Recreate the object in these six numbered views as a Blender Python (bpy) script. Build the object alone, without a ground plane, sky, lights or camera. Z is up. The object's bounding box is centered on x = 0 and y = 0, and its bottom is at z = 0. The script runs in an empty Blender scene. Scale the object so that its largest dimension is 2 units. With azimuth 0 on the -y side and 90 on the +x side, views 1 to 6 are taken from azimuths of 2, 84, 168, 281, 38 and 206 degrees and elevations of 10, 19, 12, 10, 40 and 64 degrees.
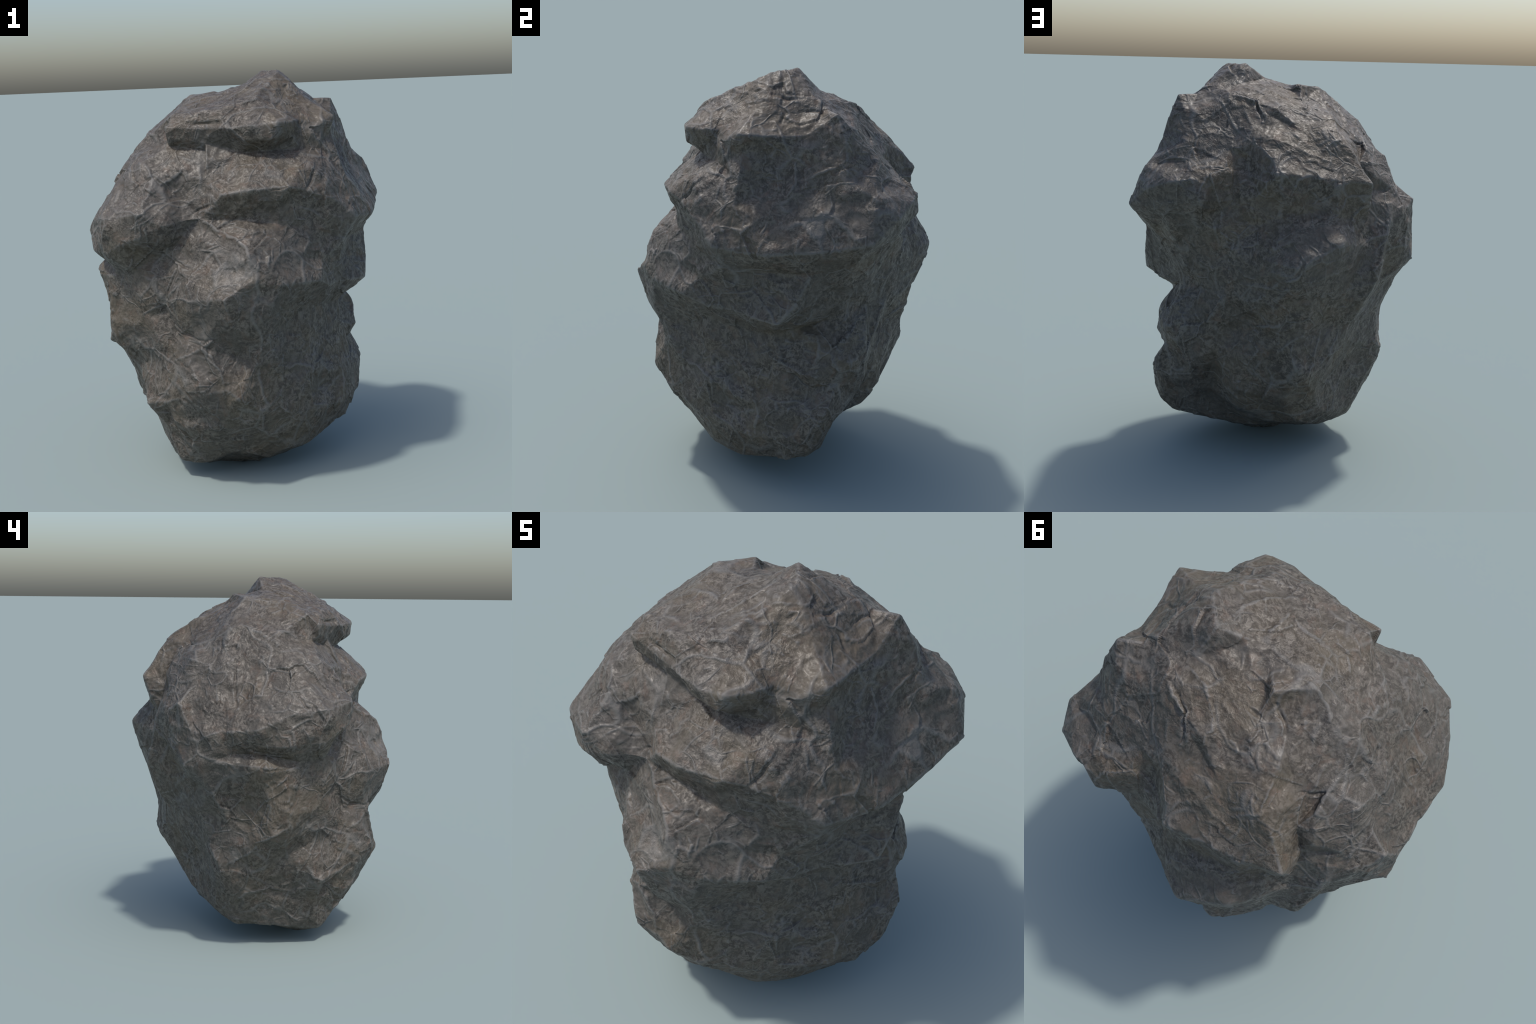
"""A weathered grey-brown boulder standing on its narrow end.

The body is described by its relief: crest lines (ledges, lips, ridges), hollow
lines (undercuts, saddles) and single corners, each a short spine of control
points.  A skin is stretched over them, refined, rounded and then weathered with
noise, cracks and veins.
"""
import math
import bpy
import bmesh
import numpy as np
from mathutils import Vector

# ----------------------------------------------------------------- relief lines
# each line: (lean, [(x, y, z), ...]);  lean lowers the place of an undercut in
# the skin's layout so that it stays below the lip that overhangs it
RELIEF = {
    # --- top
    "summit_ridge": (0, [(.15, .047, 2), (.24, -.078, 1.99)]),
    "summit_to_knob": (0, [(.325, .08, 1.91), (.405, .14, 1.85), (.505, .17, 1.845)]),
    "top_saddle": (0, [(.04, 0, 1.925), (-.06, .05, 1.89)]),
    "top_bump": (0, [(-.22, .06, 1.88), (-.112, .138, 1.9), (-.15, .15, 1.85), (-.206, .223, 1.795)]),
    "back_hill": (0, [(.2, .14, 1.9), (.22, .28, 1.845), (.06, .355, 1.79)]),
    "plateau": (0, [(.12, -.32, 1.87), (-.05, -.38, 1.815), (-.29, -.3, 1.8)]),
    "plateau_swell": (0, [(.06, -.16, 1.915), (-.08, -.08, 1.895), (-.2, -.14, 1.855)]),
    "left_rim": (0, [(-.42, .09, 1.73), (-.46, -.15, 1.67), (-.53, -.26, 1.57)]),
    # --- brow: overhanging lip at the top of the front
    "brow_lip": (0, [(-.313, -.364, 1.744), (-.15, -.4, 1.735), (0, -.45, 1.735),
        (.11, -.482, 1.742), (.23, -.475, 1.752), (.3, -.39, 1.75), (.32, -.33, 1.75)]),
    "brow_under": (-.02, [(-.3, -.36, 1.69), (-.12, -.385, 1.665), (.06, -.455, 1.675), (.19, -.472, 1.68), (.29, -.39, 1.68)]),
    "brow_hollow": (-.08, [(-.3, -.33, 1.655), (-.12, -.36, 1.63), (.06, -.395, 1.615), (.19, -.4, 1.62), (.33, -.36, 1.62)]),
    "lobe_dent": (0, [(.36, -.16, 1.855)]),
    "lobe_lip": (0, [(.41, -.31, 1.73), (.493, -.26, 1.766), (.49, -.1, 1.75), (.495, .035, 1.753)]),
    "lobe_under": (-.03, [(.43, -.3, 1.68), (.475, -.24, 1.69), (.48, -.08, 1.67), (.52, .08, 1.7)]),
    # --- second ledge
    "upper_ledge": (0, [(-.05, -.565, 1.435), (.08, -.593, 1.455), (.257, -.568, 1.463), (.337, -.513, 1.443), (.484, -.447, 1.378),
        (.58, -.385, 1.29), (.685, -.17, 1.275), (.72, .06, 1.29), (.735, .2, 1.31), (.752, .29, 1.33)]),
    "upper_ledge_crease": (0, [(.38, -.45, 1.535), (.41, -.33, 1.61)]),
    "upper_ledge_hollow": (-.05, [(-.17, -.49, 1.335), (.02, -.525, 1.31), (.2, -.53, 1.285), (.4, -.45, 1.23),
        (.527, -.347, 1.185), (.565, -.15, 1.16), (.645, .04, 1.17), (.6, .22, 1.16)]),
    # --- right side, upper
    "knob_edge": (0, [(.55, .2, 1.74), (.61, .2, 1.57)]),
    "right_slope": (0, [(.555, -.29, 1.45), (.5, -.14, 1.55), (.575, -.02, 1.48), (.61, .1, 1.49)]),
    "right_shoulder": (0, [(.68, .31, 1.51), (.67, .42, 1.42)]),
    "right_back_corner": (0, [(.57, .497, 1.46), (.485, .54, 1.478), (.37, .52, 1.49), (.27, .475, 1.5)]),
    "right_back_under": (-.02, [(.6, .44, 1.34), (.448, .557, 1.38), (.29, .5, 1.37)]),
    "knob_ridge": (0, [(.475, .255, 1.75), (.48, .35, 1.63), (.45, .43, 1.555)]),
    "cirque": (0, [(.315, .355, 1.69), (.285, .42, 1.6), (.22, .45, 1.56)]),
    "cirque_edge": (0, [(.09, .36, 1.755), (.07, .485, 1.66)]),
    # --- back ledge
    "back_ledge": (0, [(.11, .56, 1.58), (.1, .625, 1.505), (-.046, .605, 1.5), (-.2, .605, 1.475), (-.37, .582, 1.461)]),
    "back_slope": (0, [(-.09, .21, 1.83), (-.086, .313, 1.778), (-.228, .325, 1.765)]),
    "back_swell": (0, [(-.06, .45, 1.68), (-.13, .53, 1.58)]),
    "back_gully": (0, [(-.4, .25, 1.64), (-.345, .42, 1.53), (-.38, .44, 1.4)]),
    "back_ridge": (0, [(-.28, .33, 1.7), (-.29, .51, 1.6), (-.33, .545, 1.52)]),
    "left_back_shelf": (0, [(-.4, .36, 1.61), (-.521, .264, 1.562), (-.575, .25, 1.43), (-.667, .297, 1.345), (-.6, .38, 1.3), (-.5, .47, 1.25)]),
    "left_back_boulder": (0, [(-.42, .43, 1.48), (-.52, .39, 1.42)]),
    "left_back_hollow": (0, [(-.56, .11, 1.53), (-.58, -.06, 1.47)]),
    "back_under": (0, [(-.37, .49, 1.27), (-.2, .6, 1.31), (.03, .585, 1.32), (.19, .53, 1.25)]),
    "back_nub": (0, [(-.2, .703, 1.193), (.02, .74, 1.09), (.05, .7, .985), (.11, .63, .89)]),
    "back_left_nub": (0, [(-.37, .52, 1.15), (-.42, .55, .97), (-.29, .55, .95)]),
    "back_right_hollow": (0, [(.27, .535, 1.13), (.39, .43, 1.13), (.53, .3, 1.13)]),
    "back_right_neck": (0, [(.505, .21, 1), (.49, .22, .91), (.39, .34, .92), (.29, .47, .92)]),
    # --- left cheek
    "left_cheek": (0, [(-.445, -.565, 1.36), (-.63, -.452, 1.33), (-.69, -.31, 1.31), (-.75, -.13, 1.233), (-.72, .05, 1.21), (-.7, .22, 1.2)]),
    "cheek_front": (0, [(-.4, -.5, 1.43), (-.57, -.34, 1.47), (-.67, -.147, 1.37)]),
    "cheek_lip": (0, [(-.24, -.525, 1.315), (-.33, -.56, 1.3), (-.45, -.55, 1.245),
        (-.56, -.5, 1.204), (-.62, -.44, 1.16), (-.71, -.26, 1.15), (-.71, -.05, 1.15)]),
    "mouth": (-.03, [(-.28, -.5, 1.2), (-.36, -.44, 1.14), (-.5, -.43, 1.07), (-.6, -.32, 1.06), (-.66, -.15, 1.1), (-.68, .02, 1.1)]),
    "lower_lip": (-.03, [(-.64, -.28, 1.03), (-.712, -.17, 1.042), (-.71, -.03, 1.05), (-.7, .12, 1.05), (-.695, .26, 1.03)]),
    "front_left_corner": (0, [(-.12, -.465, 1.5), (-.24, -.44, 1.53), (-.375, -.443, 1.52), (-.44, -.38, 1.58)]),
    "small_step": (0, [(-.25, -.44, 1.41)]),
    # --- nose
    "plate_edge": (0, [(-.15, -.5, 1.32), (-.07, -.565, 1.26), (.06, -.65, 1.21), (.086, -.705, 1.06)]),
    "plate_left": (0, [(-.27, -.51, 1.13), (-.225, -.62, 1.03)]),
    "plate_middle": (0, [(-.12, -.575, 1.13)]),
    "nose_ledge": (0, [(-.3, -.55, .93), (-.2, -.65, .96), (-.05, -.74, .98), (.09, -.705, 1.03), (.21, -.66, 1.022),
        (.4, -.525, 1.01), (.45, -.39, .96), (.51, -.28, .955), (.58, -.2, .945), (.648, -.11, .937), (.57, .04, .915)]),
    "socket": (0, [(.2, -.605, 1.17), (.41, -.445, 1.09), (.5, -.32, 1.08), (.53, -.2, 1.06)]),
    "nose_under": (0, [(-.22, -.61, .85), (-.01, -.69, .82), (.12, -.655, .82), (.2, -.57, .86), (.33, -.385, .87)]),
    "nose_valley": (0, [(-.33, -.5, 1), (-.34, -.46, .87), (-.29, -.5, .79), (-.17, -.625, .735), (-.02, -.6, .68)]),
    "left_front_plane": (0, [(-.44, -.435, .84)]),
    # --- right side, lower
    "right_notch": (0, [(.49, .14, .895), (.5, -.12, .83), (.38, -.3, .83)]),
    "right_bulge": (0, [(.585, .1, .77), (.605, .07, .65), (.45, -.2, .66)]),
    "right_bulge_back": (0, [(.575, .24, .7), (.51, .32, .74)]),
    "right_notch_low": (0, [(.56, .18, .6), (.55, .06, .575)]),
    "right_foot": (0, [(.63, .11, .47), (.605, .04, .31), (.585, .06, .27), (.52, .04, .19)]),
    "right_front": (0, [(.57, -.05, .44), (.52, -.17, .45), (.345, -.4, .56), (.2, -.52, .56)]),
    "right_front_low": (0, [(.27, -.47, .35), (.5, -.22, .31)]),
    "right_back": (0, [(.4, .36, .72), (.45, .33, .56), (.46, .27, .46), (.33, .2, .34), (.505, .11, .235), (.39, .12, .18)]),
    # --- lower front
    "low_ledge": (0, [(-.47, -.427, .404), (-.36, -.5, .435), (-.26, -.59, .475), (-.17, -.67, .52), (-.06, -.67, .53), (0, -.675, .49)]),
    "low_block": (0, [(-.23, -.62, .66), (-.43, -.395, .62), (-.475, -.37, .46)]),
    "low_dent": (0, [(-.35, -.42, .35)]),
    "chin": (0, [(.11, -.6, .4), (.04, -.58, .335), (-.12, -.57, .31), (-.26, -.55, .32), (-.38, -.39, .27)]),
    "toe": (0, [(.23, -.38, .14), (.12, -.37, .08), (-.03, -.44, .15), (-.2, -.4, .08), (-.317, -.398, .092)]),
    # --- left side, lower
    "left_edge": (0, [(-.67, -.17, .9), (-.655, -.19, .78), (-.667, -.18, .67)]),
    "left_low_crest": (0, [(-.65, -.27, .7), (-.64, -.1, .63), (-.61, .02, .56), (-.6, .1, .49)]),
    "left_low_hollow": (0, [(-.52, -.25, .55), (-.52, -.12, .42)]),
    "left_shelf": (0, [(-.43, -.25, .3), (-.47, -.15, .31), (-.543, -.033, .335), (-.54, .08, .33)]),
    "left_back_edge": (0, [(-.5, .31, .91), (-.53, .22, .78), (-.54, .17, .6)]),
    "left_plane": (0, [(-.645, .13, .9), (-.59, -.02, .83), (-.6, .05, .73)]),
    # --- back, lower
    "back_low": (0, [(-.17, .54, .8), (-.04, .6, .7), (-.04, .615, .55)]),
    "back_left_low": (0, [(-.3, .47, .72), (-.34, .26, .48)]),
    "back_bottom": (0, [(-.16, .53, .54), (-.14, .47, .4), (-.21, .36, .26), (-.09, .385, .22)]),
    "back_bottom_right": (0, [(.24, .45, .43), (.02, .48, .36), (.03, .3, .2)]),
    "back_mid_right": (0, [(.2, .46, .78), (.2, .47, .6)]),
    # --- underside
    "left_heel": (0, [(-.41, -.17, .12), (-.437, .049, .117), (-.41, .17, .19), (-.24, .21, .13)]),
    "sole": (0, [(-.18, -.25, .018), (-.06, -.11, .008), (.05, -.11, .008), (-.14, -.04, .05), (.1, .15, .12)]),
    "front_sole": (0, [(.33, -.25, .11), (.45, -.13, .17), (.53, -.05, .19)]),
    "front_sole_low": (0, [(.12, -.23, .018)]),
    # --- smaller swells and dents
    "upper_ledge_top": (0, [(.31, -.49, 1.52)]),
    "right_wall": (0, [(.655, -.03, 1.03)]),
    "front_rib": (0, [(.14, -.62, .75)]),
    "right_bulge_front": (0, [(.52, -.04, .66)]),
    "back_mid": (0, [(.06, .59, .7)]),
    "foot_back": (0, [(.59, .17, .43)]),
    "front_dent": (0, [(.385, -.3, .42)]),
    "foot_front": (0, [(.565, -.07, .32)]),
    "heel_back": (0, [(-.26, .33, .43)]),
    "back_slope_low": (0, [(-.2, .47, 1.67)]),
    "cheek_swell": (0, [(-.31, -.53, 1.37)]),
    "toe_front": (0, [(-.24, -.46, .17)]),
    "upper_ledge_dent": (0, [(.39, -.45, 1.33)]),
    "block_under": (0, [(.41, .49, 1.29)]),
    "back_right_dent": (0, [(.33, .37, .61)]),
    "sole_back": (0, [(.225, .365, .31)]),
    "front_hollow": (0, [(.23, -.47, .8)]),
    "right_slope_dent": (0, [(.525, 0, 1.58)]),
    "back_nub_low": (0, [(-.09, .665, .96)]),
    "heel_side": (0, [(-.5, .15, .37)]),
    "left_low_dent": (0, [(-.53, -.31, .66)]),
    "front_low_dent": (0, [(.07, -.61, .62)]),
    "cirque_rim": (0, [(.19, .37, 1.745), (.17, .47, 1.63)]),
    "back_wall": (0, [(.18, .56, 1.4)]),
    "upper_ledge_wall": (0, [(.22, -.532, 1.365)]),
    "foot_recess": (0, [(.29, .17, .25), (.2, .23, .23)]),
}
# thin ribs (raised, rubbed pale) and cracks (open joints) that run over the faces
FINE_LINES = [
    ("crack", [(-.07, -.55, 1.27), (-.02, -.53, 1.30), (.02, -.53, 1.32)]),
    ("crack", [(-.28, -.50, 1.13), (-.23, -.55, 1.10), (-.20, -.57, 1.09)]),
    ("crack", [(-.38, -.46, .83), (-.35, -.46, .87), (-.31, -.54, .95), (-.26, -.57, 1.03)]),
    ("crack", [(-.31, -.49, .84), (-.25, -.54, .79), (-.17, -.63, .76)]),
    ("crack", [(-.21, -.50, 1.34), (-.16, -.48, 1.37), (-.09, -.54, 1.39)]),
    ("rib", [(-.15, -.50, 1.32), (-.07, -.56, 1.27), (.01, -.61, 1.23), (.06, -.66, 1.19), (.07, -.68, 1.11)]),
    ("rib", [(-.39, -.44, 1.52), (-.32, -.44, 1.50), (-.26, -.44, 1.53), (-.24, -.42, 1.55)]),
    ("rib", [(-.30, -.53, .66), (-.24, -.60, .69), (-.18, -.62, .73), (-.13, -.63, .69), (-.08, -.65, .59), (-.07, -.66, .53)]),
    ("rib", [(.14, -.63, 1.18), (.16, -.63, 1.15), (.15, -.66, 1.10)]),
    ("rib", [(-.27, -.44, .16), (-.24, -.50, .24), (-.21, -.53, .28)]),
    ("rib", [(.09, -.61, .41), (.10, -.54, .31), (.08, -.49, .24)]),
    ("rib", [(-.41, -.55, 1.37), (-.45, -.50, 1.40), (-.52, -.49, 1.37)]),
    ("crack", [(-.20, -.37, 1.76), (-.13, -.39, 1.76), (-.05, -.42, 1.75)]),
    ("crack", [(.25, -.19, 1.89), (.27, -.15, 1.92), (.30, -.10, 1.92)]),
    ("crack", [(.31, -.11, 1.91), (.34, -.03, 1.89), (.35, .04, 1.89)]),
    ("crack", [(.35, -.06, 1.87), (.39, -.05, 1.84), (.43, -.07, 1.80)]),
    ("crack", [(.40, -.01, 1.83), (.40, .06, 1.84), (.41, .11, 1.84)]),
    ("rib", [(.09, -.31, 1.87), (.13, -.28, 1.89), (.15, -.23, 1.91)]),
    ("rib", [(.06, -.35, 1.84), (.12, -.34, 1.85), (.13, -.32, 1.87)]),
    ("crack", [(.22, -.32, 1.82), (.24, -.27, 1.84), (.26, -.22, 1.87)]),
    ("rib", [(-.38, -.44, 1.52), (-.34, -.45, 1.49), (-.29, -.44, 1.51), (-.24, -.43, 1.54)]),
    ("crack", [(.34, -.51, 1.44), (.37, -.47, 1.49), (.39, -.41, 1.56)]),
    ("rib", [(.38, -.46, 1.52), (.42, -.43, 1.50), (.44, -.42, 1.47)]),
    ("rib", [(.54, .01, 1.55), (.56, .11, 1.61), (.58, .17, 1.63)]),
    ("crack", [(-.08, -.56, 1.27), (-.03, -.54, 1.29), (.02, -.55, 1.29)]),
    ("rib", [(.52, -.33, 1.47), (.54, -.34, 1.41)]),
    ("rib", [(.51, -.02, 1.63), (.54, -.01, 1.55), (.56, -.06, 1.49)]),
    ("rib", [(.21, -.51, .57), (.27, -.46, .59), (.35, -.39, .55), (.34, -.39, .42)]),
    ("rib", [(.52, -.07, .70), (.57, .01, .66), (.57, .12, .60), (.53, .22, .57)]),
    ("rib", [(.54, .09, .82), (.59, .09, .74), (.58, .06, .70)]),
    ("rib", [(.55, -.11, .87), (.51, -.05, .80), (.51, -.01, .78)]),
    ("rib", [(.47, -.21, .55), (.51, -.18, .44), (.51, -.20, .33)]),
    ("rib", [(.50, -.30, .98), (.50, -.22, .89), (.57, -.07, .89), (.51, .09, .86)]),
    ("crack", [(-.45, .05, 1.68), (-.52, .03, 1.57), (-.58, .02, 1.47), (-.66, -.00, 1.33)]),
    ("rib", [(-.44, .15, 1.65), (-.52, .14, 1.55), (-.59, .15, 1.44)]),
    ("crack", [(-.63, -.33, 1.39), (-.65, -.36, 1.35), (-.65, -.39, 1.33)]),
    ("rib", [(-.58, .11, .47), (-.61, -.05, .56), (-.67, -.18, .67), (-.65, -.26, .72)]),
    ("rib", [(-.48, .09, .23), (-.54, -.03, .33), (-.49, -.15, .36), (-.44, -.27, .33)]),
    ("rib", [(-.67, -.19, .93), (-.65, -.25, .98), (-.60, -.31, 1.03)]),
    ("rib", [(-.37, -.36, .25), (-.36, -.32, .15)]),
    ("crack", [(-.69, -.07, 1.13), (-.67, -.14, 1.11), (-.65, -.27, 1.10)]),
    ("rib", [(-.48, -.34, .49), (-.47, -.38, .43), (-.42, -.43, .39), (-.30, -.55, .47)]),
    ("crack", [(-.27, -.51, 1.16), (-.28, -.52, 1.07), (-.33, -.50, .95), (-.33, -.47, .86)]),
    ("rib", [(.23, .27, 1.85), (.15, .31, 1.82), (.11, .37, 1.74)]),
    ("crack", [(.33, .41, 1.66), (.29, .47, 1.58), (.27, .47, 1.54)]),
    ("rib", [(.45, .55, 1.42), (.42, .53, 1.48), (.39, .50, 1.50)]),
    ("rib", [(.33, .50, 1.44), (.23, .51, 1.47), (.16, .57, 1.50)]),
    ("rib", [(.03, .60, 1.41), (.01, .61, 1.48), (-.06, .60, 1.50)]),
    ("rib", [(.14, .46, .47), (.16, .47, .53), (.13, .51, .59)]),
    ("rib", [(.00, .60, .72), (.01, .60, .65), (-.03, .61, .55)]),
    ("rib", [(-.10, .57, .57), (-.12, .56, .68), (-.14, .55, .76)]),
    ("rib", [(.51, .49, 1.34), (.57, .45, 1.33), (.59, .40, 1.30)]),
    ("rib", [(.15, .51, .76), (.10, .59, .78), (.06, .62, .81)]),
    ("rib", [(.24, .53, .98), (.12, .64, .99), (.02, .72, 1.05), (-.02, .73, 1.11)]),
    ("rib", [(.07, .57, .64), (.03, .59, .69), (-.03, .61, .74)]),
    ("crack", [(-.13, .15, 1.86), (-.18, .19, 1.82), (-.21, .22, 1.79)]),
    ("rib", [(-.07, .34, 1.76), (-.10, .30, 1.78), (-.16, .28, 1.78), (-.21, .31, 1.77)]),
    ("rib", [(.18, .18, 1.88), (.12, .21, 1.86), (.09, .23, 1.85)]),
    ("crack", [(.24, .24, 1.85), (.20, .27, 1.84), (.15, .31, 1.82), (.12, .38, 1.72)]),
    ("crack", [(-.31, .34, 1.65), (-.36, .31, 1.62), (-.42, .27, 1.62)]),
    ("rib", [(-.17, .05, 1.88), (-.24, .05, 1.87), (-.29, .07, 1.83), (-.33, .10, 1.79)]),
    ("rib", [(-.04, -.17, 1.88), (-.10, -.14, 1.87), (-.17, -.14, 1.86)]),
    ("rib", [(.01, -.07, 1.91), (-.01, -.11, 1.91), (-.01, -.17, 1.89)]),
    ("rib", [(-.25, -.17, 1.82), (-.28, -.13, 1.80), (-.30, -.10, 1.79)]),
    ("rib", [(-.42, .00, 1.72), (-.43, -.08, 1.70), (-.45, -.13, 1.68)]),
    ("crack", [(-.02, .20, 1.84), (-.06, .21, 1.83), (-.12, .22, 1.82)]),
    ("rib", [(-.16, .50, 1.63), (-.22, .48, 1.65), (-.23, .47, 1.65)]),
    ("rib", [(-.23, .35, 1.74), (-.22, .41, 1.70), (-.23, .47, 1.65)]),
    ("rib", [(.20, -.12, 1.96), (.18, -.22, 1.91), (.12, -.29, 1.88), (.04, -.31, 1.86)]),
    ("rib", [(.14, -.04, 1.96), (.13, -.10, 1.95), (.08, -.19, 1.91), (.01, -.27, 1.87)]),
    ("crack", [(-.42, .44, 1.40), (-.47, .42, 1.40), (-.52, .40, 1.40)]),
]
RIB = (.008, .009)      # height, half width
CRACK = (-.011, .007)

SPACING = 0.13          # control points along a line are filled in to this distance
LAYOUT_SQUASH = 0.6     # height counts this much in the layout of the skin
REFINE = 5


def relief_points():
    """All control points, and the pairs that follow each other along a line."""
    out, pairs = [], set()
    for lean, line in RELIEF.values():
        pts = [np.array(p, float) for p in line]
        out.append((pts[0], lean))
        for a, b in zip(pts, pts[1:]):
            n = max(1, int(round(np.linalg.norm(b - a) / SPACING)))
            for k in range(1, n + 1):
                out.append((a + (b - a) * k / n, lean))
                pairs.add((len(out) - 2, len(out) - 1))
    return out, pairs


def skin(points, pairs):
    """Triangles over all control points: hull of their layout on a unit ball, then
    edges turned so that the lines are kept and the triangles are well shaped."""
    bm = bmesh.new()
    where = {}
    for i, (p, lean) in enumerate(points):
        where[bm.verts.new(Vector((p[0], p[1], LAYOUT_SQUASH * (p[2] + lean - 1))).normalized())] = i
    bmesh.ops.convex_hull(bm, input=list(bm.verts), use_existing_faces=False)
    tris = [[where[v] for v in f.verts] for f in bm.faces]
    flat = [np.array(v.co) for v in where]
    bm.free()
    pos = np.array([p for p, _ in points])
    keep = pairs | {(b, a) for a, b in pairs}

    def angle(a, b, c):
        u, v = pos[b] - pos[a], pos[c] - pos[a]
        return math.acos(max(-1, min(1, u @ v / (np.linalg.norm(u) * np.linalg.norm(v) + 1e-12))))

    def side_of(a, b, c):
        return np.linalg.det([flat[a], flat[b], flat[c]])

    def crosses(a, b, c, d):      # the arcs ab and cd cross on the ball
        return side_of(a, b, c) * side_of(a, b, d) < 0 and side_of(c, d, a) * side_of(c, d, b) < 0 and flat[a] @ flat[c] > .5

    if sum(side_of(*t) for t in tris) < 0:
        tris = [t[::-1] for t in tris]

    def sweep(wanted):
        side, turned, touched = {}, 0, set()
        for k, t in enumerate(tris):
            for j in range(3):
                side[(t[j], t[(j + 1) % 3])] = k
        missing = [p for p in pairs if p not in side and p[::-1] not in side]
        for (a, b), k in list(side.items()):
            m = side.get((b, a))
            if a > b or m is None or k in touched or m in touched or (a, b) in keep:
                continue
            c = next(v for v in tris[k] if v not in (a, b))
            d = next(v for v in tris[m] if v not in (a, b))
            if (c, d) in side or (d, c) in side or side_of(a, d, c) < 1e-5 or side_of(d, b, c) < 1e-5:
                continue
            if wanted:
                turn = any(crosses(a, b, *p) and not crosses(c, d, *p) for p in missing)
            else:
                turn = angle(c, a, b) + angle(d, a, b) > math.pi + .02
            if turn:
                tris[k], tris[m] = [a, d, c], [d, b, c]
                touched |= {k, m}
                turned += 1
        return turned, missing

    for _ in range(15):
        turned, missing = sweep(True)
        if not turned:
            break
    for _ in range(12):
        if not sweep(False)[0]:
            break
    return pos, tris


def refined(pos, tris, levels):
    """Cut every triangle in four, `levels` times, rounding a little as it goes."""
    v, f = np.asarray(pos, float), np.asarray(tris, int)
    for level in range(levels):
        e = np.sort(np.concatenate([f[:, [0, 1]], f[:, [1, 2]], f[:, [2, 0]]]), axis=1)
        key = e[:, 0] * len(v) + e[:, 1]
        uniq, inv = np.unique(key, return_inverse=True)
        mid = .5 * (v[uniq // len(v)] + v[uniq % len(v)])
        n, m = len(v), len(f)
        ab, bc, ca = n + inv[:m], n + inv[m:2 * m], n + inv[2 * m:]
        f = np.concatenate([np.stack([f[:, 0], ab, ca], 1), np.stack([ab, f[:, 1], bc], 1), np.stack([ca, bc, f[:, 2]], 1), np.stack([ab, bc, ca], 1)])
        v = np.concatenate([v, mid])
        for amount in ROUNDING[level]:
            v = v + amount * (neighbour_mean(v, f) - v)
    return v, f


def neighbour_mean(v, f):
    e = np.concatenate([f[:, [0, 1]], f[:, [1, 2]], f[:, [2, 0]]])
    total, count = np.zeros_like(v), np.bincount(e[:, 0], minlength=len(v))
    for axis in range(3):
        total[:, axis] = np.bincount(e[:, 0], v[e[:, 1], axis], len(v))
    return total / count[:, None]


ROUNDING = [(), (.05,), (.2,), (.4,), (.4,)]


def build_mesh(name, v, f):
    mesh = bpy.data.meshes.new(name)
    mesh.vertices.add(len(v))
    mesh.vertices.foreach_set("co", v.astype(np.float32).ravel())
    mesh.loops.add(f.size)
    mesh.loops.foreach_set("vertex_index", f.astype(np.int32).ravel())
    mesh.polygons.add(len(f))
    mesh.polygons.foreach_set("loop_start", np.arange(0, f.size, 3, dtype=np.int32))
    mesh.update(calc_edges=True)
    mesh.polygons.foreach_set("use_smooth", np.ones(len(f), bool))
    mesh.validate()
    return mesh


# ----------------------------------------------------------------- weathering
def lattice_noise(p, seed):
    """Smooth value-gradient noise in about -1..1, for an array of points."""
    q = np.floor(p).astype(np.int64)
    t = p - q
    w = t * t * t * (t * (t * 6 - 15) + 10)
    total = np.zeros(len(p))
    for corner in range(8):
        o = np.array([corner & 1, corner >> 1 & 1, corner >> 2 & 1])
        c = q + o
        h = (c[:, 0] * 73856093 ^ c[:, 1] * 19349663 ^ c[:, 2] * 83492791 ^ seed * 2654435761) & 0x7fffffff
        h = (h ^ h >> 13) * 1274126177 & 0x7fffffff
        g = np.stack([(h & 1023) / 511.5 - 1, (h >> 10 & 1023) / 511.5 - 1, (h >> 20 & 1023) / 511.5 - 1], 1)
        total += (g * (t - o)).sum(1) * np.where(o, w, 1 - w).prod(1)
    return total * 1.3


def layered(p, seed, octaves):
    return sum(lattice_noise(p * 2 ** k + 17.3 * k, seed + k) / 2 ** k for k in range(octaves))


def warped(p, seed, reach):
    return p + reach * np.stack([lattice_noise(p * 2.3 + 5.1 * k, seed + k) for k in range(3)], 1)


def chips(p, size, seed):
    """Small tilted facets: each cell of a random packing is a plane of its own."""
    q = p / size
    base = np.floor(q).astype(np.int64)
    best, tilt = np.full(len(p), 9.0), np.zeros(len(p))
    for ox in (-1, 0, 1):
        for oy in (-1, 0, 1):
            for oz in (-1, 0, 1):
                c = base + (ox, oy, oz)
                h = (c[:, 0] * 92837111 ^ c[:, 1] * 689287499 ^ c[:, 2] * 283923481 ^ seed * 7919) & 0x7fffffff
                r = []
                for _ in range(6):
                    h = (h * 1103515245 + 12345) & 0x7fffffff
                    r.append((h >> 8 & 0xffff) / 65535.0)
                d = q - (c + np.stack(r[:3], 1))
                dist = (d * d).sum(1)
                lean = (d * (np.stack(r[3:], 1) - .5)).sum(1)
                near = dist < best
                best[near], tilt[near] = dist[near], lean[near]
    return tilt


def vertex_normals(v, f):
    n = np.cross(v[f[:, 1]] - v[f[:, 0]], v[f[:, 2]] - v[f[:, 0]])
    out = np.stack([sum(np.bincount(f[:, k], n[:, a], len(v)) for k in range(3)) for a in range(3)], 1)
    return out / (np.linalg.norm(out, axis=1, keepdims=True) + 1e-12)


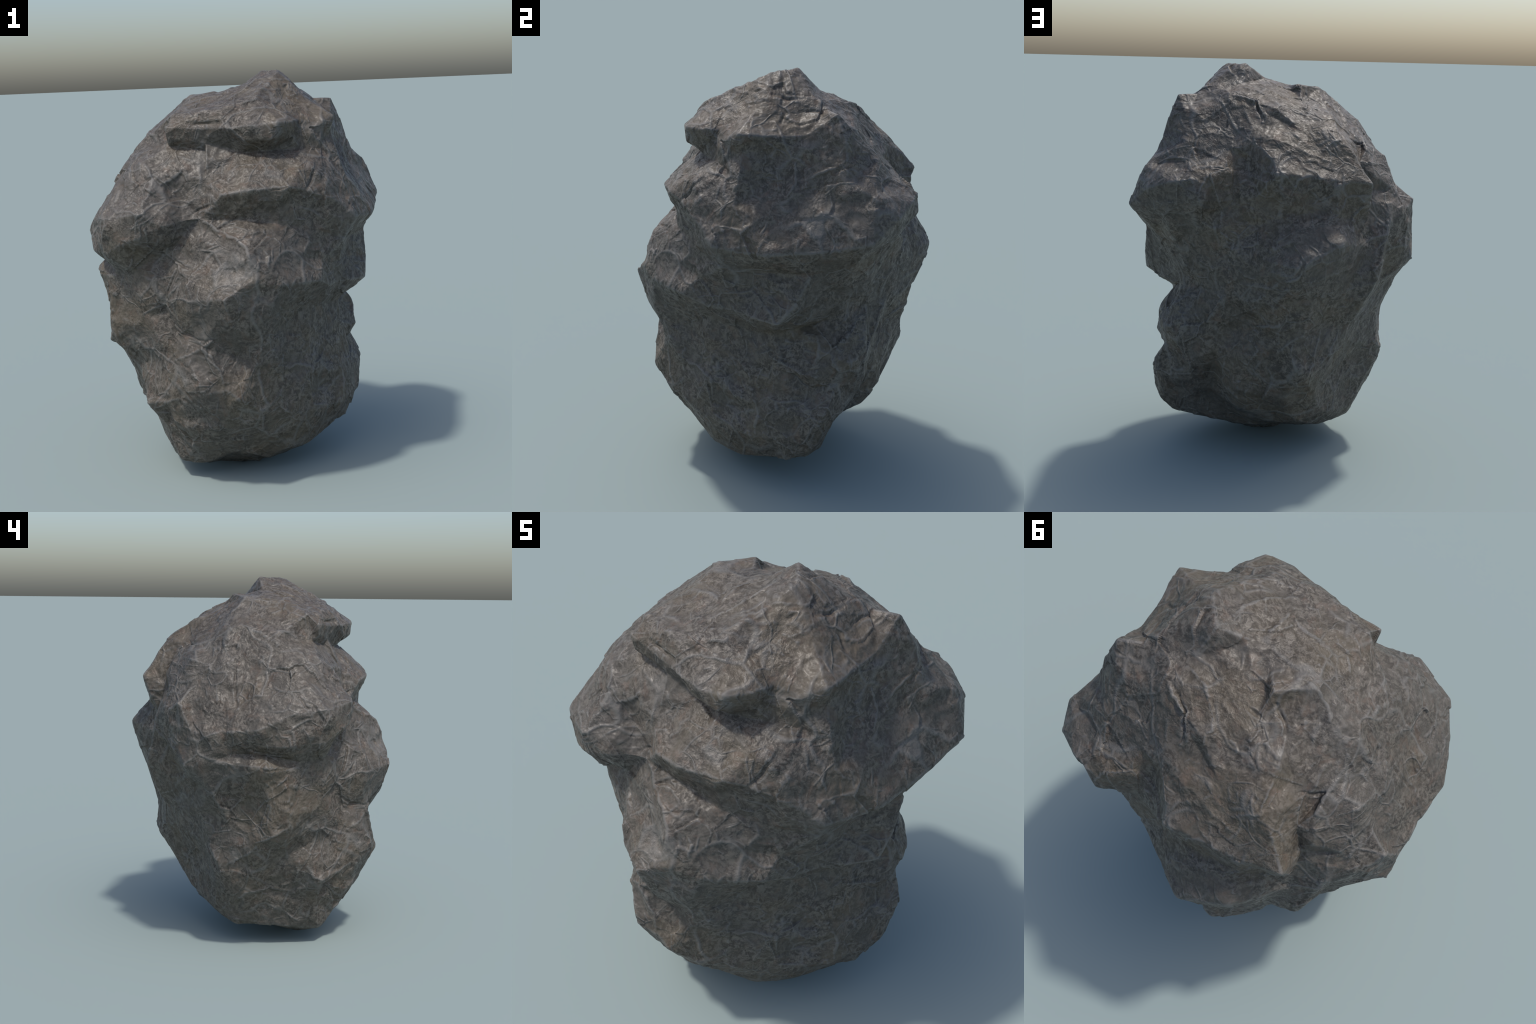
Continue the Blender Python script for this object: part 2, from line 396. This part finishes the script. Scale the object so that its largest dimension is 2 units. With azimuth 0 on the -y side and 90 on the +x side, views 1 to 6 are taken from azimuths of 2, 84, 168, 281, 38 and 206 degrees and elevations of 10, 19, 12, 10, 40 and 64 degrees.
def fine_lines(v):
    """Height of the ribs and cracks: a soft ridge or groove around each line, its
    course made uneven by noise and its ends running out to nothing."""
    out = np.zeros(len(v))
    wobble = warped(v, 60, .012) + .008 * np.stack([lattice_noise(v * 22 + 9 * k, 66 + k) for k in range(3)], 1)
    for kind, line in FINE_LINES:
        depth, width = RIB if kind == "rib" else CRACK
        pts = np.array(line)
        near = np.where((np.abs(v - pts.mean(0)) < np.ptp(pts, axis=0) / 2 + .08).all(1))[0]
        if not len(near):
            continue
        w, reach = wobble[near], np.full(len(near), 9.0)
        along = np.zeros(len(near))
        lengths = np.linalg.norm(np.diff(pts, axis=0), axis=1)
        start = 0.0
        for a, b, d in zip(pts, pts[1:], lengths):
            t = np.clip((w - a) @ (b - a) / (d * d + 1e-9), 0, 1)
            r = np.linalg.norm(w - (a + t[:, None] * (b - a)), axis=1)
            closer = r < reach
            reach[closer], along[closer] = r[closer], (start + t * d)[closer]
            start += d
        end = np.sin(np.pi * np.clip(along / start, .06, .94)) ** .5
        bump = depth * end * np.exp(-(reach / width) ** 2)
        out[near] = np.where(np.abs(bump) > np.abs(out[near]), bump, out[near])
    return out


def weathered(v, f):
    n = vertex_normals(v, f)
    for _ in range(6):
        n = neighbour_mean(n, f)
    n /= np.linalg.norm(n, axis=1, keepdims=True) + 1e-12
    w = warped(v, 3, .06)
    height = SWELL + CHIP_DEPTH * chips(w, .15, 5) + CHIP_DEPTH * .45 * chips(w + 3.3, .07, 9)
    height += LUMP_DEPTH * layered(v * 6, 21, 2)
    fold = 1 - np.abs(layered(warped(v, 40, .1) * 5, 31, 2)) * 6          # thin raised folds
    height += FOLD_DEPTH * np.clip(fold, 0, 1) ** 1.5 * np.clip(.5 + 2 * lattice_noise(v * 4, 77), 0, 1)
    height += fine_lines(v)
    return v + n * height[:, None]


SWELL, CHIP_DEPTH, LUMP_DEPTH, FOLD_DEPTH = .003, .014, .003, .004


# ----------------------------------------------------------------- material
class Nodes:
    def __init__(self, tree):
        self.tree = tree

    def add(self, kind, inputs=None, **settings):
        node = self.tree.nodes.new("ShaderNode" + kind)
        for k, val in settings.items():
            setattr(node, k, val)
        for k, val in (inputs or {}).items():
            if isinstance(val, bpy.types.NodeSocket):
                self.tree.links.new(val, node.inputs[k])
            else:
                node.inputs[k].default_value = val
        return node

    def math(self, op, a, b=0.0, clamp=False):
        return self.add("Math", {0: a, 1: b}, operation=op, use_clamp=clamp).outputs[0]

    def ramp(self, x, lo, hi, to_lo=0.0, to_hi=1.0):
        return self.add("MapRange", {"Value": x, "From Min": lo, "From Max": hi, "To Min": to_lo, "To Max": to_hi}, interpolation_type="SMOOTHSTEP").outputs[0]

    def noise(self, vec, scale, detail=2.0, rough=.5, distort=0.0, out=0):
        return self.add("TexNoise", {"Vector": vec, "Scale": scale, "Detail": detail, "Roughness": rough, "Distortion": distort}).outputs[out]

    def mix(self, fac, a, b, mode="MIX"):
        n = self.add("Mix", data_type="RGBA", blend_type=mode)
        for sock, val in zip((n.inputs[0], n.inputs[6], n.inputs[7]), (fac, a, b)):
            if isinstance(val, bpy.types.NodeSocket):
                self.tree.links.new(val, sock)
            else:
                sock.default_value = val
        return n.outputs[2]

    def shifted(self, vec, by, reach, scale):
        """vec pushed about by a noise, so that bands and lines wander."""
        c = self.noise(vec, scale, 2, out=1)
        c = self.add("VectorMath", {0: c, 1: (.5, .5, .5)}, operation="SUBTRACT").outputs[0]
        c = self.add("VectorMath", {0: c, "Scale": reach}, operation="SCALE").outputs[0]
        c = self.add("VectorMath", {0: vec, 1: c}, operation="ADD").outputs[0]
        return self.add("VectorMath", {0: c, 1: by}, operation="ADD").outputs[0]


def rock_material():
    mat = bpy.data.materials.new("weathered_rock")
    mat.use_nodes = True
    t = mat.node_tree
    bsdf = t.nodes["Principled BSDF"]
    n = Nodes(t)
    obj = n.add("TexCoord").outputs["Object"]

    wander = n.shifted(obj, (0, 0, 0), .20, 3.4)

    # pale mineral veins: joints between wandering cells, faded in and out
    def vein(by, scale, width, lo, hi):
        vec = n.add("VectorMath", {0: wander, 1: by}, operation="ADD").outputs[0]
        d = n.add("TexVoronoi", {"Vector": vec, "Scale": scale}, feature="DISTANCE_TO_EDGE").outputs["Distance"]
        return n.math("MULTIPLY", n.ramp(d, width, 0), n.ramp(n.noise(vec, scale * .9, 1), lo, hi))
    lines = n.math("MAXIMUM", vein((0, 0, 0), 4.3, .055, .46, .60), n.math("MULTIPLY", vein((7, 3, 1), 9.0, .075, .48, .62), .8))

    # mottling, fibres and grain; some stretches are crumbly, others rubbed smooth
    fibre = n.noise(n.shifted(obj, (3, 3, 3), .09, 8.0), 48.0, 3, .62, .5)
    grain = n.noise(obj, 130.0, 2, .6)
    blotch = n.noise(wander, 8.0, 3, .6)
    patch = n.noise(wander, 3.1, 2, .55)
    crumbly = n.ramp(n.noise(obj, 4.2, 2), .40, .62, .25, 1.0)

    speck = n.math("ADD", n.math("MULTIPLY", fibre, .72), n.math("MULTIPLY", grain, .28))
    col = n.mix(n.ramp(speck, .40, .62), DARK, LIGHT)
    col = n.mix(n.ramp(blotch, .38, .60, .35, .95), MID, col)
    col = n.mix(n.ramp(patch, .48, .66, 0, .35), col, OCHRE)
    col = n.mix(n.ramp(n.noise(wander, 17.0, 3, .65), .53, .68, 0, .5), col, RUST)
    col = n.mix(n.ramp(patch, .50, .36, 0, .35), col, GREY)
    col = n.mix(n.math("MULTIPLY", lines, .58), col, PALE)
    worn = n.ramp(n.add("NewGeometry").outputs["Pointiness"], .506, .530, 0, .6)
    col = n.mix(worn, col, PALE)
    t.links.new(col, bsdf.inputs["Base Color"])

    # relief below the mesh: veins stand proud, grain is pitted, plates are stepped
    plates = n.add("TexVoronoi", {"Vector": n.shifted(obj, (5, 2, 7), .14, 5.0), "Scale": 8.0}, feature="SMOOTH_F1")
    plates.inputs["Smoothness"].default_value = .2
    height = n.math("ADD", n.math("MULTIPLY", lines, .0035), n.math("MULTIPLY", n.math("MULTIPLY", speck, crumbly), .0075))
    height = n.math("ADD", height, n.math("MULTIPLY", plates.outputs["Distance"], .026))
    height = n.math("ADD", height, n.math("MULTIPLY", blotch, .024))
    bump = n.add("Bump", {"Strength": 1.0, "Distance": 1.0, "Height": height})
    t.links.new(bump.outputs[0], bsdf.inputs["Normal"])
    t.links.new(n.ramp(speck, .35, .65, .70, .42), bsdf.inputs["Roughness"])
    bsdf.inputs["Specular IOR Level"].default_value = .45
    return mat


DARK, MID, LIGHT = (.043, .036, .029, 1), (.083, .072, .058, 1), (.144, .126, .104, 1)
OCHRE, RUST = (.118, .091, .056, 1), (.116, .080, .058, 1)
GREY, PALE = (.078, .072, .064, 1), (.154, .148, .137, 1)

pos, tris = skin(*relief_points())
v, f = refined(pos, tris, REFINE)
v = weathered(v, f)
mesh = build_mesh("boulder", v, f)
mesh.materials.append(rock_material())
boulder = bpy.data.objects.new("boulder", mesh)
boulder["label"] = "weathered grey-brown boulder with jutting ledges standing on end"
boulder["category"] = "rock"
bpy.context.scene.collection.objects.link(boulder)
